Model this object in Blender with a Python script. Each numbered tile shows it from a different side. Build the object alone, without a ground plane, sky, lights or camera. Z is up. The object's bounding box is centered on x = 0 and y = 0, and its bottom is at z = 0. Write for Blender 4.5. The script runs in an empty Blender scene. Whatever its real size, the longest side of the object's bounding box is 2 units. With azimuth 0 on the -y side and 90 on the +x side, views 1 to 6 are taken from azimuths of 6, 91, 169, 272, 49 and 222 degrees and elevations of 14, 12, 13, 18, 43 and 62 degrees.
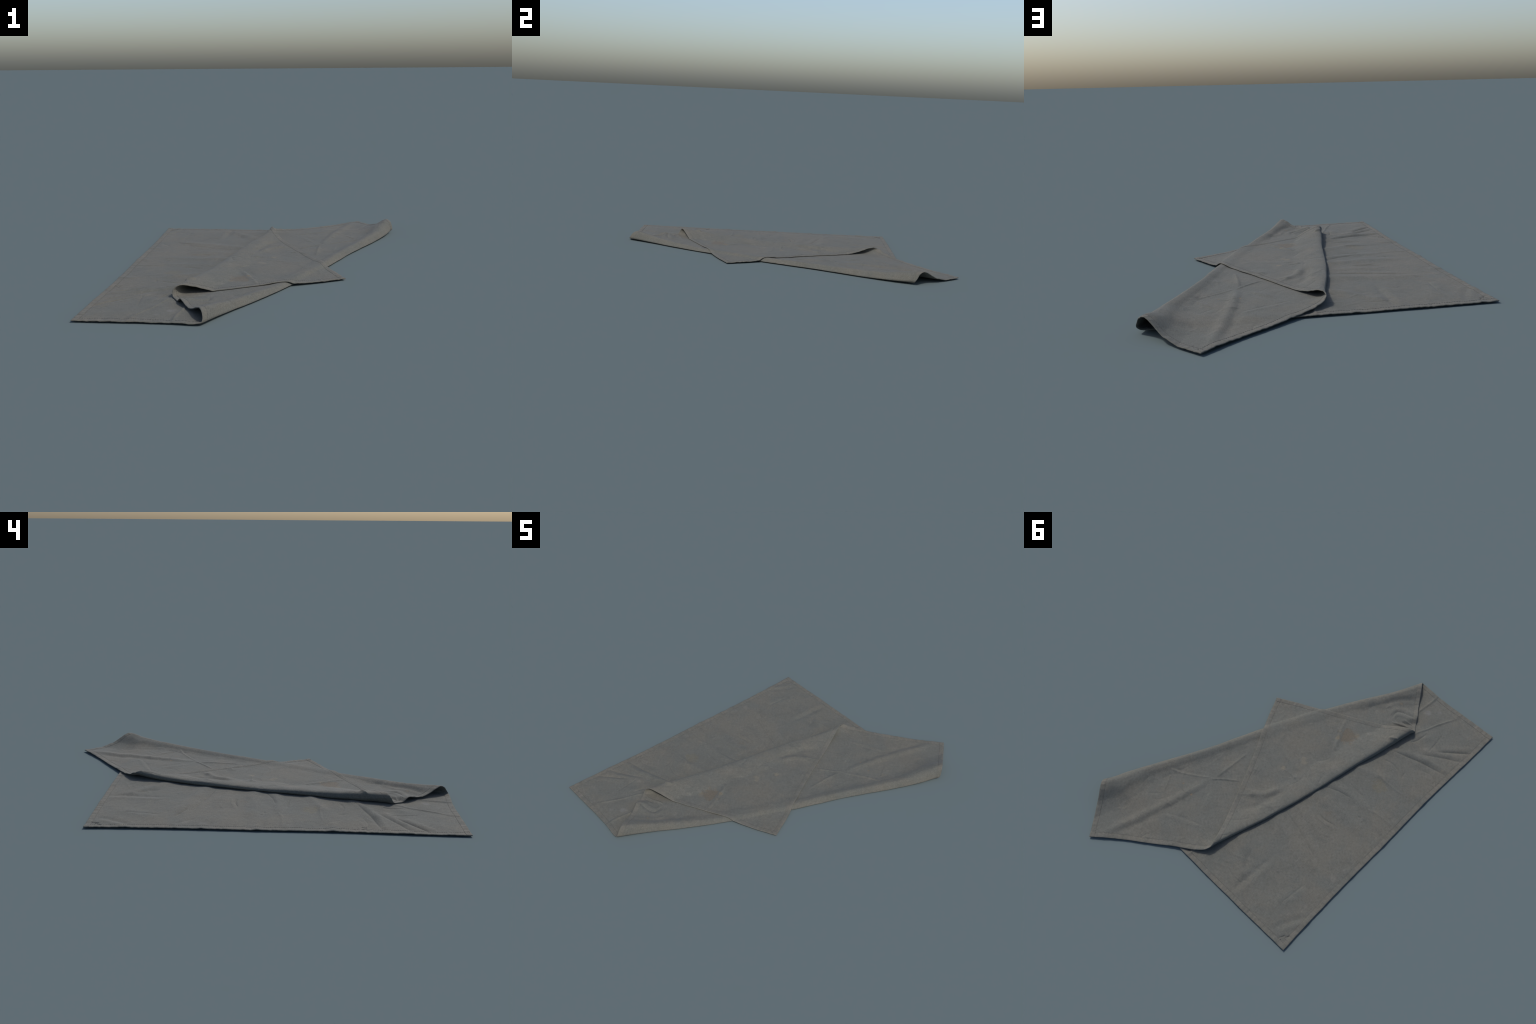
"""A square grey canvas drop cloth with stitched hems, folded back on itself twice.

The cloth is one square sheet in material coordinates (u, v).  It is folded along
two soft folds (first_fold, second_fold), the plan is nudged with a smooth spline so
that hems and folds lie where the real cloth's do, heights come from fold profiles,
creases are pressed in, and the sheet is finally given thickness and cut into a
panel and four hems.  Stitches are laid along the hem seams.
"""
import bpy
import numpy as np
import math

rng = np.random.default_rng(7)
SIDE = 1.70            # side of the square cloth
HEM = 0.027            # hem width
T_PANEL, T_HEM = 0.0034, 0.0056


# ------------------------------------------------------------------ numeric tools
def pchip(xs, ys, x):
    """Monotone cubic through control points, flat beyond both ends."""
    xs, ys = np.asarray(xs, float), np.asarray(ys, float)
    h, dl = np.diff(xs), np.diff(ys) / np.diff(xs)
    m = np.zeros(len(xs))
    for i in range(1, len(xs) - 1):
        if dl[i - 1] * dl[i] > 0:
            w1, w2 = 2 * h[i] + h[i - 1], h[i] + 2 * h[i - 1]
            m[i] = (w1 + w2) / (w1 / dl[i - 1] + w2 / dl[i])
    x = np.clip(x, xs[0], xs[-1])
    i = np.clip(np.searchsorted(xs, x) - 1, 0, len(xs) - 2)
    t = (x - xs[i]) / h[i]
    return ((2 * t**3 - 3 * t**2 + 1) * ys[i] + (t**3 - 2 * t**2 + t) * h[i] * m[i]
            + (3 * t**2 - 2 * t**3) * ys[i + 1] + (t**3 - t**2) * h[i] * m[i + 1])


def smooth(a, b, x):
    t = np.clip((x - a) / (b - a), 0, 1)
    return t * t * (3 - 2 * t)


def perlin(x, y, seed):
    """Plain 2-D gradient noise, about -0.7 .. 0.7."""
    ang = np.random.default_rng(seed).random((256, 256)) * 2 * math.pi
    xi, yi = np.floor(x).astype(int), np.floor(y).astype(int)
    fx, fy = x - xi, y - yi

    def g(ix, iy):
        a = ang[ix & 255, iy & 255]
        return np.cos(a) * (x - ix) + np.sin(a) * (y - iy)
    su, sv = fx**3 * (fx * (6 * fx - 15) + 10), fy**3 * (fy * (6 * fy - 15) + 10)
    lo = g(xi, yi) * (1 - su) + g(xi + 1, yi) * su
    hi = g(xi, yi + 1) * (1 - su) + g(xi + 1, yi + 1) * su
    return lo * (1 - sv) + hi * sv


def thin_plate(src, dst, q):
    """Thin-plate spline displacement through landmarks src -> dst, at points q."""
    def k(r2):
        return np.where(r2 > 1e-12, r2 * np.log(np.maximum(r2, 1e-12)), 0)
    n = len(src)
    K = k(((src[:, None] - src[None]) ** 2).sum(-1)) + 2e-4 * np.eye(n)
    P = np.c_[np.ones(n), src]
    A = np.block([[K, P], [P.T, np.zeros((3, 3))]])
    w = np.linalg.solve(A, np.r_[dst, np.zeros((3, 2))])
    out = np.c_[np.ones(len(q)), q] @ w[n:]
    for i in range(n):
        out += k(((q - src[i]) ** 2).sum(-1))[:, None] * w[i]
    return out


# ------------------------------------------------------------------ fold layout
# fold lines in material space, n points to the side that is turned over
def line(a, b):
    a, b = np.array(a, float), np.array(b, float)
    t = (b - a) / np.linalg.norm(b - a)
    return a, b, np.array([t[1], -t[0]])


F1A, F1B, N1 = line((0.50, 0.0), (1.34, SIDE))
F2A, F2B, N2 = line((0.885, 0.0), (SIDE, 1.06))
RHO1, RHO2 = 0.016, 0.018
ORIGIN = np.array([-0.665, -0.991])


def dist(p, a, n):
    return (p - a) @ n


def plan(p):
    """Flat, twice folded position of material points (before the spline)."""
    d2 = dist(p, F2A, N2)
    q = p + N2 * (-(np.sqrt(d2**2 + RHO2**2) - RHO2) - d2)[:, None]
    d1 = dist(q, F1A, N1)
    soft = -(np.sqrt(d1**2 + RHO1**2) - RHO1)
    comp = np.where(d2 > 0, -d1 + RHO1, soft)
    return q + N1 * (comp - d1)[:, None] + ORIGIN


# outermost line of the first fold in plan: world y -> x
TIP_Y = [-1.02, -0.985, -0.84, -0.60, -0.446, -0.107, 0.17, 0.37, 0.60, 0.735, 0.80]
TIP_X = [-0.175, -0.156, -0.084, 0.053, 0.132, 0.292, 0.407, 0.502, 0.611, 0.665, 0.69]


def landmarks():
    """(u, v) -> plan position of hems, corners and folds."""
    m = [
        # lying sheet: corners and hems
        (0, 0, -.667, -.998), (0, SIDE, -.667, .710), (0, .56, -.655, -.43), (0, .89, -.658, -.10),
        (0, 1.34, -.657, .35), (.19, 0, -.478, -.993), (.39, 0, -.276, -.991), (.37, SIDE, -.294, .712),
        (.69, SIDE, .029, .709), (1.05, SIDE, .39, .710),
        # sheet turned back over the first fold
        (1.413, SIDE, .637, .777), (1.566, SIDE, .557, .893), (SIDE, SIDE, .473, 1.000),
        (.53, 0, -.167, -.960), (.60, 0, -.205, -.903), (.68, 0, -.245, -.840), (.75, 0, -.283, -.781),
        (.82, 0, -.317, -.727), (SIDE, 1.532, .343, .891), (SIDE, 1.379, .219, .800),
        (SIDE, 1.247, .113, .721), (SIDE, 1.165, .043, .676),
        # top flap, turned over the second fold
        (SIDE, 0, .389, -.317), (.975, 0, -.252, -.645), (1.08, 0, -.160, -.598), (1.27, 0, .009, -.508),
        (1.39, 0, .118, -.452), (1.55, 0, .262, -.384),
        (SIDE, .94, .004, .503), (SIDE, .70, .101, .285), (SIDE, .46, .200, .070),
        (SIDE, .255, .290, -.108), (SIDE, .125, .341, -.210),
    ]
    for y in (-.985, -.84, -.60, -.446, -.107, .17, .37, .60, .735):
        f = (y + .985) / 1.72
        u, v = F1A + (F1B - F1A) * f
        m.append((u, v, float(np.interp(y, TIP_Y, TIP_X)), y))
    for f, x, y in ((0, -.333, -.689), (.105, -.302, -.555), (.285, -.246, -.323), (.53, -.182, -.004),
                    (.755, -.111, .290), (.925, -.049, .507), (1, -.028, .607)):
        u, v = F2A + (F2B - F2A) * f
        m.append((u, v, x, y))
    m = np.array(m)
    return m[:, :2], m[:, 2:]


# ------------------------------------------------------------------ creases, in plan
# each: (signed height, half width, points)
LYING_CREASES = [
    (.0070, .034, [(-.10, .20), (-.20, .235), (-.33, .270), (-.50, .31)]),
    (.0060, .030, [(-.05, .40), (-.12, .45), (-.22, .56), (-.27, .62)]),
    (.0062, .030, [(-.13, -.05), (-.25, -.02), (-.37, -.035), (-.55, -.02)]),
    (.0055, .024, [(-.18, -.13), (-.30, -.145), (-.48, -.155)]),
    (.0060, .026, [(-.20, -.30), (-.30, -.32), (-.38, -.355), (-.46, -.38)]),
    (.0058, .026, [(-.24, -.49), (-.36, -.54), (-.45, -.585), (-.54, -.64)]),
    (.0045, .028, [(-.28, -.70), (-.36, -.72), (-.44, -.735)]),
    (.0040, .030, [(-.14, .10), (-.28, .11), (-.42, .12)]),
    (.0040, .035, [(-.52, .40), (-.50, .50), (-.47, .60)]),
    (.0032, .0065, [(-.33, -.68), (-.366, -.757), (-.395, -.835), (-.445, -.939)]),
    (-.0030, .007, [(-.357, -.632), (-.378, -.675), (-.39, -.745)]),
    (-.0042, .011, [(-.30, -.515), (-.399, -.548), (-.496, -.581), (-.623, -.61)]),
    (.0040, .016, [(-.36, -.565), (-.48, -.603), (-.60, -.635), (-.655, -.64)]),
    (-.0040, .010, [(-.50, -.69), (-.587, -.768), (-.650, -.825)]),
    (.0034, .017, [(-.50, -.72), (-.58, -.79), (-.63, -.85)]),
    (-.0030, .012, [(-.44, -.61), (-.549, -.686), (-.650, -.745)]),
    (.0034, .018, [(-.42, -.63), (-.54, -.708), (-.64, -.772)]),
    (.0042, .009, [(-.255, -.80), (-.271, -.917), (-.272, -.99)]),
    (-.0028, .008, [(-.318, -.445), (-.375, -.46), (-.45, -.442)]),
    (-.0020, .006, [(-.467, -.426), (-.459, -.468)]),
    (-.0028, .007, [(-.281, -.206), (-.355, -.194), (-.395, -.197)]),
    (-.0024, .007, [(-.20, -.09), (-.28, -.122), (-.36, -.138)]),
    (.0020, .010, [(-.36, -.35), (-.45, -.345), (-.54, -.35)]),
    (-.0018, .006, [(-.469, -.648), (-.465, -.722), (-.456, -.802)]),
    (.0020, .012, [(-.451, -.148), (-.518, -.167), (-.64, -.17)]),
    (-.0034, .008, [(-.288, .052), (-.339, .055), (-.397, .042)]),
    (.0022, .012, [(-.29, .072), (-.35, .075), (-.41, .06)]),
    (-.0024, .008, [(-.155, .166), (-.279, .194), (-.396, .234), (-.477, .255)]),
    (.0024, .020, [(-.155, .150), (-.279, .176), (-.396, .214), (-.477, .235)]),
    (-.0028, .007, [(-.425, .273), (-.474, .292), (-.532, .325)]),
    (-.0032, .016, [(-.174, .434), (-.214, .517), (-.231, .575)]),
    (-.0034, .015, [(-.284, .396), (-.279, .502), (-.269, .602), (-.272, .690)]),
    (.0026, .018, [(-.315, .42), (-.312, .52), (-.305, .62), (-.30, .70)]),
    (-.0018, .007, [(-.074, .46), (-.09, .495)]),
    (-.0024, .013, [(-.51, .388), (-.492, .559)]),
    (-.0030, .016, [(-.554, .669), (-.597, .573), (-.639, .508)]),
    (.0030, .018, [(-.58, .665), (-.62, .58), (-.655, .52)]),
    (-.0024, .007, [(-.60, .69), (-.62, .66), (-.645, .64)]),
    (.0040, .018, [(-.56, -.40), (-.61, -.395), (-.665, -.395)]),
    (.0035, .016, [(-.60, .18), (-.63, .19), (-.665, .19)]),
    (.0030, .014, [(-.60, -.06), (-.63, -.055), (-.665, -.06)]),
    (.0030, .012, [(.02, .60), (.03, .65), (.035, .705)]),
    (.0030, .016, [(-.44, -.93), (-.44, -.96), (-.44, -.99)]),
]
# star of creases on the turned back sheet
TURNED_CREASES = [
    (-.0042, .0055, [(-.338, -.694), (-.29, -.684), (-.24, -.668)]),
    (.0036, .0055, [(-.332, -.706), (-.28, -.697), (-.23, -.684)]),
    (-.0036, .0055, [(-.328, -.716), (-.28, -.709), (-.235, -.700)]),
    (.0030, .0055, [(-.322, -.728), (-.28, -.722), (-.24, -.716)]),
    (.0080, .022, [(.445, .96), (.386, .772), (.337, .611), (.301, .478), (.27, .324)]),
    (-.0036, .018, [(.405, .90), (.350, .772), (.303, .611), (.275, .50)]),
    (.0026, .008, [(.470, .436), (.389, .396), (.275, .316)]),
    (-.0026, .010, [(.470, .424), (.389, .380), (.285, .305)]),
    (.0032, .008, [(.271, .323), (.217, .272), (.147, .217)]),
    (-.0062, .011, [(.275, .315), (.232, .375), (.180, .490)]),
    (.0030, .018, [(.215, .365), (.175, .43), (.150, .47)]),
    (.0036, .013, [(.255, .295), (.245, .155), (.241, .06)]),
    (-.0018, .006, [(.387, .468), (.3, .479)]),
    (.0022, .012, [(.442, .456), (.394, .548)]),
    (-.0022, .009, [(.283, .622), (.197, .578), (.097, .541)]),
    (.0022, .014, [(.30, .65), (.20, .60), (.11, .562)]),
    (-.0060, .020, [(-.067, -.573), (-.061, -.616), (-.048, -.690)]),
    (.0042, .0136, [(-.285, -.752), (-.214, -.735), (-.188, -.713), (-.191, -.681)]),
    (-.0030, .010, [(-.275, -.765), (-.206, -.752), (-.174, -.728), (-.180, -.684)]),
    (.0034, .0136, [(-.285, -.786), (-.206, -.772), (-.160, -.745), (-.160, -.686)]),
    (-.0050, .016, [(-.21, -.87), (-.13, -.80), (-.08, -.70)]),
    (.0050, .007, [(-.325, -.700), (-.27, -.690), (-.20, -.660)]),
]
FLAP_CREASES = [
    (.0050, .014, [(.004, -.514), (-.017, -.447), (-.061, -.348), (-.104, -.252)]),
    (-.0050, .011, [(.026, -.514), (.007, -.447), (-.037, -.342), (-.082, -.248)]),
    (-.0030, .012, [(.142, -.303), (.105, -.237)]),
    (-.0034, .006, [(.115, .019), (.05, .044), (-.021, .091)]),
    (-.0030, .009, [(.055, -.060), (.063, .005)]),
    (.0032, .009, [(.038, .003), (-.003, -.008), (-.075, -.007)]),
    (-.0085, .022, [(-.075, .083), (-.046, .17), (-.02, .273), (.04, .335)]),
    (.0075, .020, [(-.047, .102), (.001, .186), (.067, .240)]),
    (-.0030, .014, [(.03, .13), (.09, .20)]),
    (-.0026, .007, [(.016, -.381), (-.026, -.392)]),
    (-.0026, .010, [(-.048, -.158), (-.091, -.195), (-.11, -.244)]),
    (-.0020, .010, [(-.149, -.14), (-.172, -.074)]),
    (.0030, .016, [(-.063, -.06), (.039, -.061), (.112, -.095)]),
    (-.0035, .018, [(-.089, -.278), (-.039, -.18), (.063, -.166)]),
    (.0030, .012, [(.11, .10), (.15, .11), (.20, .06)]),
    (.0070, .012, [(-.262, -.545), (-.290, -.566), (-.312, -.58)]),
]


def round_off(p, n=5):
    """Catmull-Rom curve through a few control points."""
    if len(p) < 3:
        return p
    q = np.r_[[2 * p[0] - p[1]], p, [2 * p[-1] - p[-2]]]
    t = np.linspace(0, 1, n, endpoint=False)[:, None]
    out = [.5 * (2 * q[i] + (q[i + 1] - q[i - 1]) * t + (2 * q[i - 1] - 5 * q[i] + 4 * q[i + 1] - q[i + 2]) * t**2
                 + (3 * q[i] - q[i - 1] - 3 * q[i + 1] + q[i + 2]) * t**3) for i in range(1, len(q) - 2)]
    return np.concatenate(out + [p[-1:]])


def press(x, y, amp, width, pts):
    """Height of one crease: a soft ridge (or groove) along a polyline, tapered at both ends."""
    pts = round_off(np.array(pts, float))
    near = ((x > pts[:, 0].min() - 3 * width) & (x < pts[:, 0].max() + 3 * width)
            & (y > pts[:, 1].min() - 3 * width) & (y < pts[:, 1].max() + 3 * width))
    out = np.zeros_like(x)
    if not near.any():
        return out
    q = np.c_[x[near], y[near]]
    seg = np.diff(pts, axis=0)
    ln = np.linalg.norm(seg, axis=1)
    cum, total = np.r_[0, np.cumsum(ln)], ln.sum()
    best, along = np.full(len(q), 9.0), np.zeros(len(q))
    for i in range(len(seg)):
        t = np.clip((q - pts[i]) @ seg[i] / ln[i] ** 2, 0, 1)
        d = np.linalg.norm(q - pts[i] - t[:, None] * seg[i], axis=1)
        b = d < best
        best[b], along[b] = d[b], (cum[i] + t[b] * ln[i]) / total
    taper = np.clip(np.sin(np.pi * np.clip(along * .94 + .03, 0, 1)) * 1.7, 0, 1)
    if width < .0135:       # sharp crease
        shape = 1.3 * np.exp(-(best / (.8 * width)) ** 1.25)
    else:                   # soft fold
        shape = np.exp(-(best / width) ** 2)
    out[near] = amp * taper * shape
    return out


# ------------------------------------------------------------------ the sheet
def stations(n):
    """Grid lines across the cloth: even in the panel, dense over hems and seams."""
    edge = np.array([0, .0022, .006, .011, .016, .0205, .0235, .0255, HEM, .0285, .0305, .034])
    return np.r_[edge, np.linspace(.034, SIDE - .034, n)[1:-1], (SIDE - edge)[::-1]]


U = stations(560)
NU = len(U)
uu, vv = [a.ravel() for a in np.meshgrid(U, U, indexing="ij")]
P = np.c_[uu, vv]

src, dst = landmarks()
xy = plan(P) + thin_plate(src, dst - plan(src), P)

d1, d2 = dist(P, F1A, N1), dist(P, F2A, N2)
f1 = np.clip((P - F1A) @ (F1B - F1A) / ((F1B - F1A) @ (F1B - F1A)), 0, 1)
f2 = np.clip((P - F2A) @ (F2B - F2A) / ((F2B - F2A) @ (F2B - F2A)), 0, 1)
L3, L1 = d2 > 0, (d1 <= 0)
L2 = ~L3 & ~L1
layer = np.where(L3, 3, np.where(L2, 2, 1))
edge_d = np.minimum.reduce([uu, SIDE - uu, vv, SIDE - vv])

# slight waviness of the hems in plan
for k in range(2):
    xy[:, k] += .0022 * perlin(uu * 11 + 31 * k, vv * 11, 5 + k)
x, y = xy[:, 0].copy(), xy[:, 1].copy()

thick = T_PANEL + (T_HEM - T_PANEL) * (1 - smooth(.004, HEM + .002, edge_d))
corner = (np.minimum(uu, SIDE - uu) < HEM) & (np.minimum(vv, SIDE - vv) < HEM)
thick = np.where(corner, thick + .0012, thick)

# --- first fold: a soft roll, tall at both ends, pressed flat under the top flap
h1 = pchip([0, .06, .13, .22, .30, .48, .56, .70, .80, .90, .96, 1],
           [.048, .039, .026, .019, .014, .014, .019, .023, .027, .034, .047, .062], f1)
w1 = pchip([0, .15, .4, .7, .85, 1], [.145, .10, .08, .09, .11, .215], f1)
roll = pchip([-.34, -.15, 0, .10, .24, .42, .74, 1.1], [0, .14, .52, .87, 1.0, .82, .26, 0], d1 / w1)
lying = .0050 + .0030 * smooth(.01, .12, edge_d) * smooth(-.02, -.12, d1) - .0020 * smooth(-.08, -.02, d1)
over = smooth(.76, .69, y)
base2 = .0075 + .0055 * over
z = np.where(L1, lying, base2)
z = lying + (base2 - lying) * smooth(-.01, .10, d1)
z = z + h1 * roll

# --- second fold: the flap rises, turns over and settles on the sheet below
h2 = pchip([0, .06, .14, .30, .5, .72, .88, .95, 1], [.046, .043, .036, .024, .018, .019, .025, .037, .045], f2)
tip2 = pchip([0, .06, .14, .30, .5, .72, .90, 1], [.033, .026, .016, .010, .009, .009, .014, .032], f2)
wl = pchip([0, .1, .3, .8, .93, 1], [.060, .055, .042, .042, .07, .13], f2)
wu = pchip([0, .12, .3, .75, .92, 1], [.130, .16, .17, .16, .14, .130], f2)
under = tip2 * pchip([0, .12, .3, .55, .8, 1], [1, .72, .38, .13, .03, 0], -d2 / wl)
near = np.maximum(d2, 0) / .030       # 1 at the crest of the roll
crest = np.where(near < 1, pchip([0, .4, .7, 1], [0, .70, .94, 1], near),
                 pchip([.2, .45, .75, 1], [1, .58, .20, 0], .2 + .8 * (d2 - .030) / (wu - .030)))
fall = pchip([0, .3, .6, 1], [1, .9, .5, 0], d2 / wu)
z = np.where(L3, 0, z + np.where(L2, under, 0))
e1 = (np.interp(y, TIP_Y, TIP_X) - x) * .894         # plan distance inside the first fold
base3 = pchip([-.30, -.15, -.08, -.03, .01, .04, .08, .15], [.0040, .0046, .0056, .0086, .0140, .0158, .0163, .0165], e1) + .0008
top = base2 + (base3 - base2) * smooth(0, .08, d2) + np.maximum(tip2 * fall, 0) * (1 - crest) + h2 * crest
z = np.where(L3, top, z)

# --- bulge and tuck in the short hem between the two folds
hem_s = np.exp(-np.maximum(vv, 0) / .075)
tuck = pchip([.56, .62, .68, .72, .75, .79, .825, .86], [0, .007, .009, .018, .022, .004, -.006, 0], uu - .35 * vv)
z = z + np.where(L2, tuck * hem_s, 0)

# --- creases and gentle unevenness
relief = np.zeros_like(z)
for lay, creases in ((1, LYING_CREASES), (2, TURNED_CREASES), (3, FLAP_CREASES)):
    m = layer == lay
    for amp, width, pts in creases:
        amp, width = (amp, width * .85) if width < .0135 else (amp * .9, width)
        relief[m] += press(x[m], y[m], amp, width, pts)
calm = 1 - .6 * np.exp(-(np.abs(d1) / .05) ** 2)
relief += .0020 * perlin(uu * 5.5, vv * 5.5, 11) * calm
relief += np.where(L1, .0015, .0026) * perlin(uu * 13 + 5, vv * 9, 12) * calm * (1 - .75 * np.exp(-(d2 / .07) ** 2))
ridged = 1 - 2 * np.abs(perlin(uu * 7 + .6 * vv, vv * 10 + 9, 13))
relief += .0016 * (ridged - .5) * calm * smooth(-.15, .35, perlin(uu * 3, vv * 3 + 4, 19))
relief += .0005 * perlin(uu * 45, vv * 38, 14)
# short wrinkles left by handling: straight creases of random direction
for i in range(150):
    lay = 1 + i % 3
    m = layer == lay
    idx = rng.choice(np.flatnonzero(m))
    ang, ln = rng.normal({1: 2.9, 2: 1.1, 3: .9}[lay], .7), rng.uniform(.03, .14)
    a = np.array([x[idx], y[idx]])
    dirv = np.array([math.cos(ang), math.sin(ang)]) * ln
    mid = a + dirv * .5 + rng.normal(0, .012, 2)
    relief[m] += press(x[m], y[m], rng.choice([-1, 1]) * rng.uniform(.0006, .0016), rng.uniform(.005, .011),
                       [a, mid, a + dirv])
# hems pucker along the seam
along = np.where(np.minimum(uu, SIDE - uu) < np.minimum(vv, SIDE - vv), vv, uu)
inhem = 1 - smooth(.018, HEM + .006, edge_d)
pucker = perlin(along * 42, (uu + vv) * 2, 15) + .7 * perlin(along * 85, (uu - vv) * 3, 16)
relief += inhem * .0021 * pucker
relief += inhem * .0016 * np.maximum(0, perlin(along * 12, uu * 0 + layer * 3.3, 17))
seam = np.exp(-((edge_d - HEM) / .0022) ** 2)
relief -= .0005 * seam
z = z + relief

# --- nothing sinks into the ground or through the layer below
z = np.maximum(z, thick / 2)
CELL = .008


def blanket(mask):
    """Height map of part of the sheet, closed and softened."""
    n = int(2.2 / CELL)
    hm = np.zeros((n, n))
    i, j = ((x[mask] + 1.1) / CELL).astype(int), ((y[mask] + 1.1) / CELL).astype(int)
    np.maximum.at(hm, (i, j), z[mask] + thick[mask] / 2)
    s = [np.roll(np.roll(hm, a, 0), b, 1) for a in (-1, 0, 1) for b in (-1, 0, 1)]
    hm = np.maximum.reduce(s)
    for _ in range(2):
        hm = sum(np.roll(np.roll(hm, a, 0), b, 1) for a in (-1, 0, 1) for b in (-1, 0, 1)) / 9
    return hm


def lift(mask, hm, gap):
    gx, gy = (x[mask] + 1.1) / CELL - .5, (y[mask] + 1.1) / CELL - .5
    i, j = gx.astype(int), gy.astype(int)
    a, b = gx - i, gy - j
    h = (hm[i, j] * (1 - a) * (1 - b) + hm[i + 1, j] * a * (1 - b) + hm[i, j + 1] * (1 - a) * b + hm[i + 1, j + 1] * a * b)
    need = h + thick[mask] / 2 + gap
    dz = need - z[mask]
    z[mask] += np.where(dz > -.002, (dz + .002) ** 2 / .008 * (dz < .002) + dz * (dz >= .002), 0)


lift(L2 & (d1 > .055), blanket(L1 & (d1 < -.02)), .0004)
lift(L3 & (d2 > .03), blanket(L2 & (d2 < -.012)), .0004)

S = np.c_[x, y, z].reshape(NU, NU, 3)

# ------------------------------------------------------------------ thickness
du = np.gradient(S, axis=0) / np.gradient(U)[:, None, None]
dv = np.gradient(S, axis=1) / np.gradient(U)[None, :, None]
NRM = np.cross(du, dv)
NRM /= np.linalg.norm(NRM, axis=2)[..., None]
TH = thick.reshape(NU, NU)
# the rim closes with a rounded edge
rim = np.clip(edge_d.reshape(NU, NU) / .006, 0, 1)
half = (TH / 2 * np.sqrt(1 - (1 - rim) ** 2 * .86))[..., None]
FRONT, BACK = S + NRM * half, S - NRM * half
zmin = min(FRONT[..., 2].min(), BACK[..., 2].min())
for A in (S, FRONT, BACK):
    A[..., 2] -= zmin

n2 = NU * NU
ids = np.arange(n2).reshape(NU, NU)
quad = np.stack([ids[:-1, :-1], ids[1:, :-1], ids[1:, 1:], ids[:-1, 1:]], -1).reshape(-1, 4)
faces = [quad, quad[:, ::-1] + n2]
mu, mv = (U[:-1] + U[1:]) / 2, (U[:-1] + U[1:]) / 2
gu, gv = [a.ravel() for a in np.meshgrid(mu, mv, indexing="ij")]
# hem number of a face: 0 panel, 1..4 hems; corner squares belong to hems 1 and 2
kind = np.zeros(len(quad), int)
kind[gv < HEM], kind[gv > SIDE - HEM] = 3, 4
kind[gu < HEM], kind[gu > SIDE - HEM] = 1, 2
kinds = [kind, kind]
loop = np.r_[ids[:, 0], ids[-1, 1:], ids[-2::-1, -1], ids[0, -2:0:-1]]
nxt = np.roll(loop, -1)
side = np.stack([loop, loop + n2, nxt + n2, nxt], -1)
sm = (P[loop] + P[nxt]) / 2
ks = np.where(sm[:, 0] < HEM, 1, np.where(sm[:, 0] > SIDE - HEM, 2, np.where(sm[:, 1] < HEM, 3, 4)))
faces.append(side)
kinds.append(ks)
faces, kinds = np.concatenate(faces), np.concatenate(kinds)
verts = np.r_[FRONT.reshape(-1, 3), BACK.reshape(-1, 3)]


def vertex_normals(v, f):
    fn = np.cross(v[f[:, 2]] - v[f[:, 0]], v[f[:, 3]] - v[f[:, 1]])
    out = np.zeros_like(v)
    for k in range(4):
        for c in range(3):
            out[:, c] += np.bincount(f[:, k], fn[:, c], len(v))
    return out / np.maximum(np.linalg.norm(out, axis=1), 1e-12)[:, None]


vn = vertex_normals(verts, faces)


# ------------------------------------------------------------------ materials
class Nodes:
    """Small helper to wire shader nodes."""

    def __init__(self, name):
        self.mat = bpy.data.materials.new(name)
        self.mat.use_nodes = True
        self.t = self.mat.node_tree
        self.bsdf = self.t.nodes["Principled BSDF"]
        self.co = self.t.nodes.new("ShaderNodeTexCoord").outputs["Object"]

    def link(self, a, b):
        if hasattr(a, "is_output"):
            self.t.links.new(a, b)
        else:
            b.default_value = a

    def noise(self, scale, detail=3, rough=.55, distort=0.0, stretch=(1, 1, 1), shift=(0, 0, 0)):
        mp = self.t.nodes.new("ShaderNodeMapping")
        mp.inputs["Scale"].default_value = stretch
        mp.inputs["Location"].default_value = shift
        self.link(self.co, mp.inputs["Vector"])
        n = self.t.nodes.new("ShaderNodeTexNoise")
        n.inputs["Scale"].default_value = scale
        n.inputs["Detail"].default_value = detail
        n.inputs["Roughness"].default_value = rough
        n.inputs["Distortion"].default_value = distort
        self.link(mp.outputs[0], n.inputs["Vector"])
        return n.outputs[0]

    def ramp(self, fac, lo, hi, a=0.0, b=1.0):
        m = self.t.nodes.new("ShaderNodeMapRange")
        m.interpolation_type = "SMOOTHSTEP"
        self.link(fac, m.inputs["Value"])
        for k, v in zip(("From Min", "From Max", "To Min", "To Max"), (lo, hi, a, b)):
            m.inputs[k].default_value = v
        return m.outputs[0]

    def math(self, op, a, b=0.0):
        m = self.t.nodes.new("ShaderNodeMath")
        m.operation = op
        self.link(a, m.inputs[0])
        self.link(b, m.inputs[1])
        return m.outputs[0]

    def mix(self, fac, a, b, mode="MIX"):
        m = self.t.nodes.new("ShaderNodeMix")
        m.data_type, m.blend_type = "RGBA", mode
        self.link(fac, m.inputs[0])
        for s, c in ((m.inputs[6], a), (m.inputs[7], b)):
            self.link(c if hasattr(c, "is_output") else (*c, 1), s)
        return m.outputs[2]

    def blob(self, centre, radius, ragged=.5):
        """Soft ragged spot around a point of the cloth."""
        d = self.t.nodes.new("ShaderNodeVectorMath")
        d.operation = "DISTANCE"
        self.link(self.co, d.inputs[0])
        d.inputs[1].default_value = (*centre, .02)
        wob = self.math("MULTIPLY", self.math("SUBTRACT", self.noise(32, 4, .65), .5), radius * ragged * 5)
        return self.ramp(self.math("ADD", d.outputs["Value"], wob), radius, radius * .35)


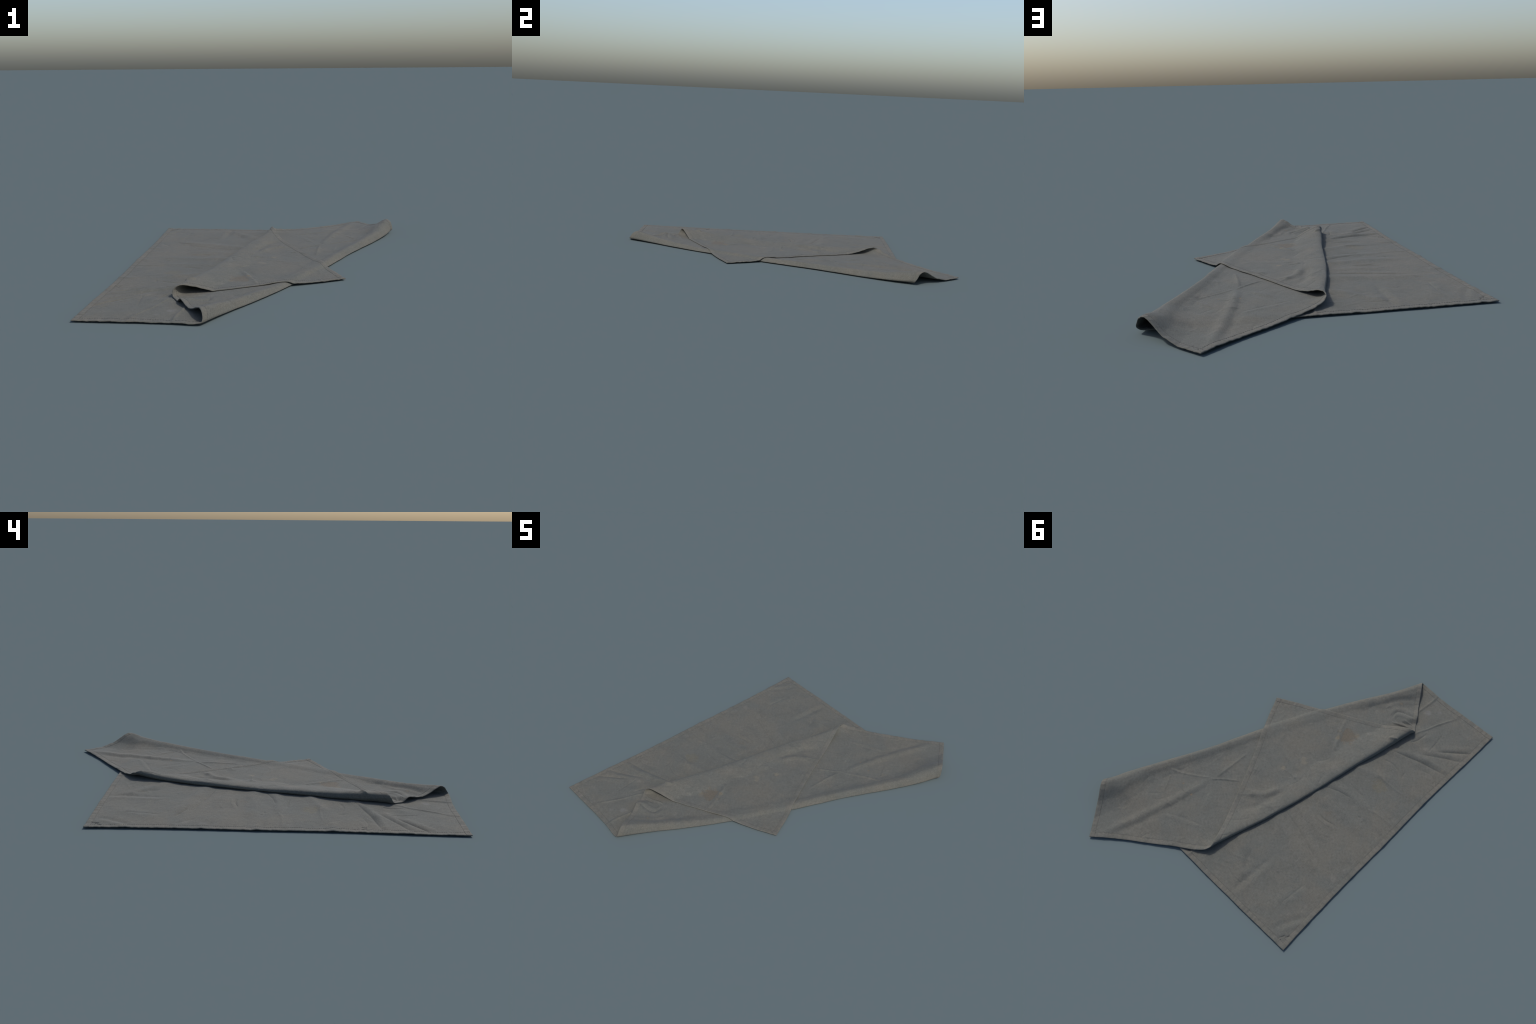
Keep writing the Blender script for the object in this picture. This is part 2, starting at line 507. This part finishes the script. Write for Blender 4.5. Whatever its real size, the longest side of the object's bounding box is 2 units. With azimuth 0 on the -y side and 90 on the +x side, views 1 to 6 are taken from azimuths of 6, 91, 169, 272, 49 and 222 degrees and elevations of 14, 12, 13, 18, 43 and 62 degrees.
# stains: plan position, radius, colour, strength
STAINS = [
    ((-.085, -.41), .060, (.125, .098, .066), .55), ((-.12, -.454), .020, (.165, .145, .105), .50),
    ((-.206, -.451), .014, (.22, .195, .155), .60), ((-.050, -.362), .015, (.170, .145, .100), .50),
    ((-.150, -.40), .016, (.20, .18, .14), .45), ((-.012, -.120), .030, (.185, .165, .125), .45),
    ((.033, -.010), .020, (.19, .165, .12), .45), ((-.297, -.855), .026, (.165, .165, .160), .45),
    ((-.352, -.910), .018, (.165, .165, .160), .45), ((-.595, .265), .030, (.16, .152, .135), .30),
    ((-.175, -.864), .018, (.170, .130, .080), .40), ((-.157, -.79), .013, (.170, .130, .080), .40),
    ((.355, .442), .011, (.185, .130, .075), .50), ((.274, .459), .008, (.20, .14, .08), .55),
    ((.362, .497), .007, (.19, .13, .075), .50), ((.07, .391), .007, (.20, .14, .075), .55),
    ((.201, .629), .006, (.070, .050, .035), .7), ((-.415, -.30), .045, (.135, .120, .080), .40),
    ((-.60, -.62), .016, (.19, .17, .12), .40), ((-.33, .02), .03, (.115, .098, .075), .35),
]


def canvas(name, tint, wear):
    n = Nodes(name)
    cool, warm, dark = (.090, .093, .083), (.101, .098, .083), (.077, .079, .070)
    c = n.mix(n.ramp(n.noise(4.2, 7, .68, .6), .38, .64), cool, warm)
    c = n.mix(n.ramp(n.noise(9, 6, .68, .8, shift=(3, 1, 0)), .48, .72, 0, .70), c, dark)
    c = n.mix(n.ramp(n.noise(22, 6, .74, .5, shift=(7, 2, 0)), .52, .76, 0, .55), c, (.122, .118, .104))
    c = n.mix(n.ramp(n.noise(2.1, 3, .6, .4, shift=(1, 8, 0)), .50, .72, 0, .25), c, (.098, .091, .074))
    # scattered pale and rusty specks
    c = n.mix(n.ramp(n.noise(75, 2, .5), .75, .82, 0, .25), c, (.165, .158, .142))
    c = n.mix(n.ramp(n.noise(58, 2, .5, shift=(4, 4, 1)), .78, .84, 0, .35), c, (.130, .095, .060))
    for p, r, col, s in STAINS:
        c = n.mix(n.math("MULTIPLY", n.blob(p, r), s), c, [k * .8 for k in col])
    # woven grain in both thread directions
    weft = n.noise(1, 2, .6, stretch=(60, 620, 200))
    warp = n.noise(1, 2, .6, stretch=(620, 60, 200), shift=(2, 0, 0))
    grain = n.math("ADD", weft, warp)
    c = n.mix(1.0, c, n.mix(n.ramp(grain, .75, 1.25), (.82, .82, .82), (1.16, 1.16, 1.16)), "MULTIPLY")
    c = n.mix(1.0, c, tint, "MULTIPLY")
    if wear:
        c = n.mix(n.ramp(n.noise(26, 4, .65, shift=(2, 5, 0)), .42, .68, 0, wear), c, (.130, .119, .104))
    n.link(c, n.bsdf.inputs["Base Color"])
    n.bsdf.inputs["Roughness"].default_value = .9
    n.bsdf.inputs["Specular IOR Level"].default_value = .25
    n.bsdf.inputs["Sheen Weight"].default_value = .06
    n.bsdf.inputs["Sheen Roughness"].default_value = .5
    bump = n.t.nodes.new("ShaderNodeBump")
    bump.inputs["Strength"].default_value = .35
    bump.inputs["Distance"].default_value = .002
    h = n.math("ADD", n.math("MULTIPLY", grain, .30), n.noise(95, 5, .65))
    n.link(h, bump.inputs["Height"])
    n.link(bump.outputs[0], n.bsdf.inputs["Normal"])
    return n.mat


def thread_material():
    n = Nodes("thread")
    c = n.mix(n.noise(120, 2), (.052, .052, .050), (.076, .075, .071))
    n.link(c, n.bsdf.inputs["Base Color"])
    n.bsdf.inputs["Roughness"].default_value = .85
    return n.mat


MAT_PANEL = canvas("grey_canvas", (1, 1, 1), 0)
MAT_HEM = canvas("grey_canvas_hem", (1.01, 1.0, .985), .32)
MAT_THREAD = thread_material()


# ------------------------------------------------------------------ objects
def mesh_object(name, v, f, mat, parent, normals=None):
    me = bpy.data.meshes.new(name)
    me.from_pydata(v.tolist(), [], f.tolist())
    me.polygons.foreach_set("use_smooth", np.ones(len(f), bool))
    me.materials.append(mat)
    me.update()
    if normals is not None:
        me.normals_split_custom_set_from_vertices(normals.tolist())
    ob = bpy.data.objects.new(name, me)
    bpy.context.scene.collection.objects.link(ob)
    ob.parent = parent
    return ob


cloth = bpy.data.objects.new("drop_cloth", None)
bpy.context.scene.collection.objects.link(cloth)
cloth["label"] = "folded grey canvas cloth with stitched hems lying flat"
cloth["category"] = "fabric cloth"

for k in range(5):
    f = faces[kinds == k]
    used, inv = np.unique(f, return_inverse=True)
    mesh_object("panel" if k == 0 else "hem", verts[used], inv.reshape(f.shape),
                MAT_PANEL if k == 0 else MAT_HEM, cloth, vn[used])


# ------------------------------------------------------------------ stitches
def on_sheet(u, v, face):
    """Point, normal on the front (+1) or back (-1) of the sheet at material (u, v)."""
    i = np.clip(np.searchsorted(U, u) - 1, 0, NU - 2)
    j = np.clip(np.searchsorted(U, v) - 1, 0, NU - 2)
    a = ((u - U[i]) / (U[i + 1] - U[i]))[:, None]
    b = ((v - U[j]) / (U[j + 1] - U[j]))[:, None]

    def lerp(A):
        return (A[i, j] * (1 - a) * (1 - b) + A[i + 1, j] * a * (1 - b) + A[i, j + 1] * (1 - a) * b + A[i + 1, j + 1] * a * b)
    n = lerp(NRM) * face
    return lerp(FRONT if face > 0 else BACK), n / np.linalg.norm(n, axis=1)[:, None]


def stitches(starts, ends, face, radius):
    """Spindle-shaped stitches lying on the cloth between material points."""
    rings, around = 4, 6
    P0, n0 = on_sheet(starts[:, 0], starts[:, 1], face)
    P1, n1 = on_sheet(ends[:, 0], ends[:, 1], face)
    t = P1 - P0
    t /= np.linalg.norm(t, axis=1)[:, None] + 1e-12
    nn = n0 + n1
    nn /= np.linalg.norm(nn, axis=1)[:, None]
    b = np.cross(t, nn)
    V = []
    for r in range(rings):
        s = r / (rings - 1)
        c = P0 + (P1 - P0) * s + nn * radius * (.25 + .8 * math.sin(math.pi * s))
        for q in range(around):
            a = 2 * math.pi * q / around
            V.append(c + radius * (.45 + .55 * math.sin(math.pi * s)) * (math.cos(a) * b + math.sin(a) * nn))
    V = np.stack(V, 1)
    fs = [[r * around + q, r * around + (q + 1) % around, (r + 1) * around + (q + 1) % around, (r + 1) * around + q]
          for r in range(rings - 1) for q in range(around)]
    m = V.shape[1]
    F = (np.array(fs)[None] + (np.arange(len(V)) * m)[:, None, None]).reshape(-1, 4)
    return V.reshape(-1, 3), F


def merge(parts):
    v, f, n = [], [], 0
    for a, b in parts:
        v.append(a)
        f.append(b + n)
        n += len(a)
    return np.concatenate(v), np.concatenate(f)


step = .0098
s0 = np.arange(.004, SIDE - .012, step)
inset = HEM - .0008
hem_lines = []
for cross in (inset, SIDE - inset):
    wob = .0004 * rng.normal(size=len(s0))
    hem_lines.append((np.c_[s0, cross + wob], np.c_[s0 + step * .74, cross + wob]))
    hem_lines.append((np.c_[cross + wob, s0], np.c_[cross + wob, s0 + step * .74]))
for a, b in hem_lines:
    v, f = merge([stitches(a, b, +1, .0006), stitches(a, b, -1, .0006)])
    mesh_object("stitching", v, f, MAT_THREAD, cloth)["kind"] = "stuff"

# darning marks: dark zigzag threads near the long hem and in one corner
marks = [
    [(-.606, -.523), (-.609, -.548), (-.632, -.520), (-.632, -.549)],
    [(-.606, .691), (-.617, .649), (-.617, .687), (-.638, .632), (-.628, .668)],
]
flat_uv = P[L1 & (d1 < -.1)]
flat_xy = xy[L1 & (d1 < -.1)]
for pts in marks:
    pts = np.array(pts)
    dense = np.concatenate([np.linspace(pts[i], pts[i + 1], 5)[:-1] for i in range(len(pts) - 1)] + [pts[-1:]])
    uv = []
    for q in dense:
        k = np.argsort(((flat_xy - q) ** 2).sum(1))[:1]
        uv.append(flat_uv[k[0]] + (q - flat_xy[k[0]]))
    uv = np.array(uv)
    v, f = stitches(uv[:-1], uv[1:], +1, .0006)
    mesh_object("darning", v, f, MAT_THREAD, cloth)
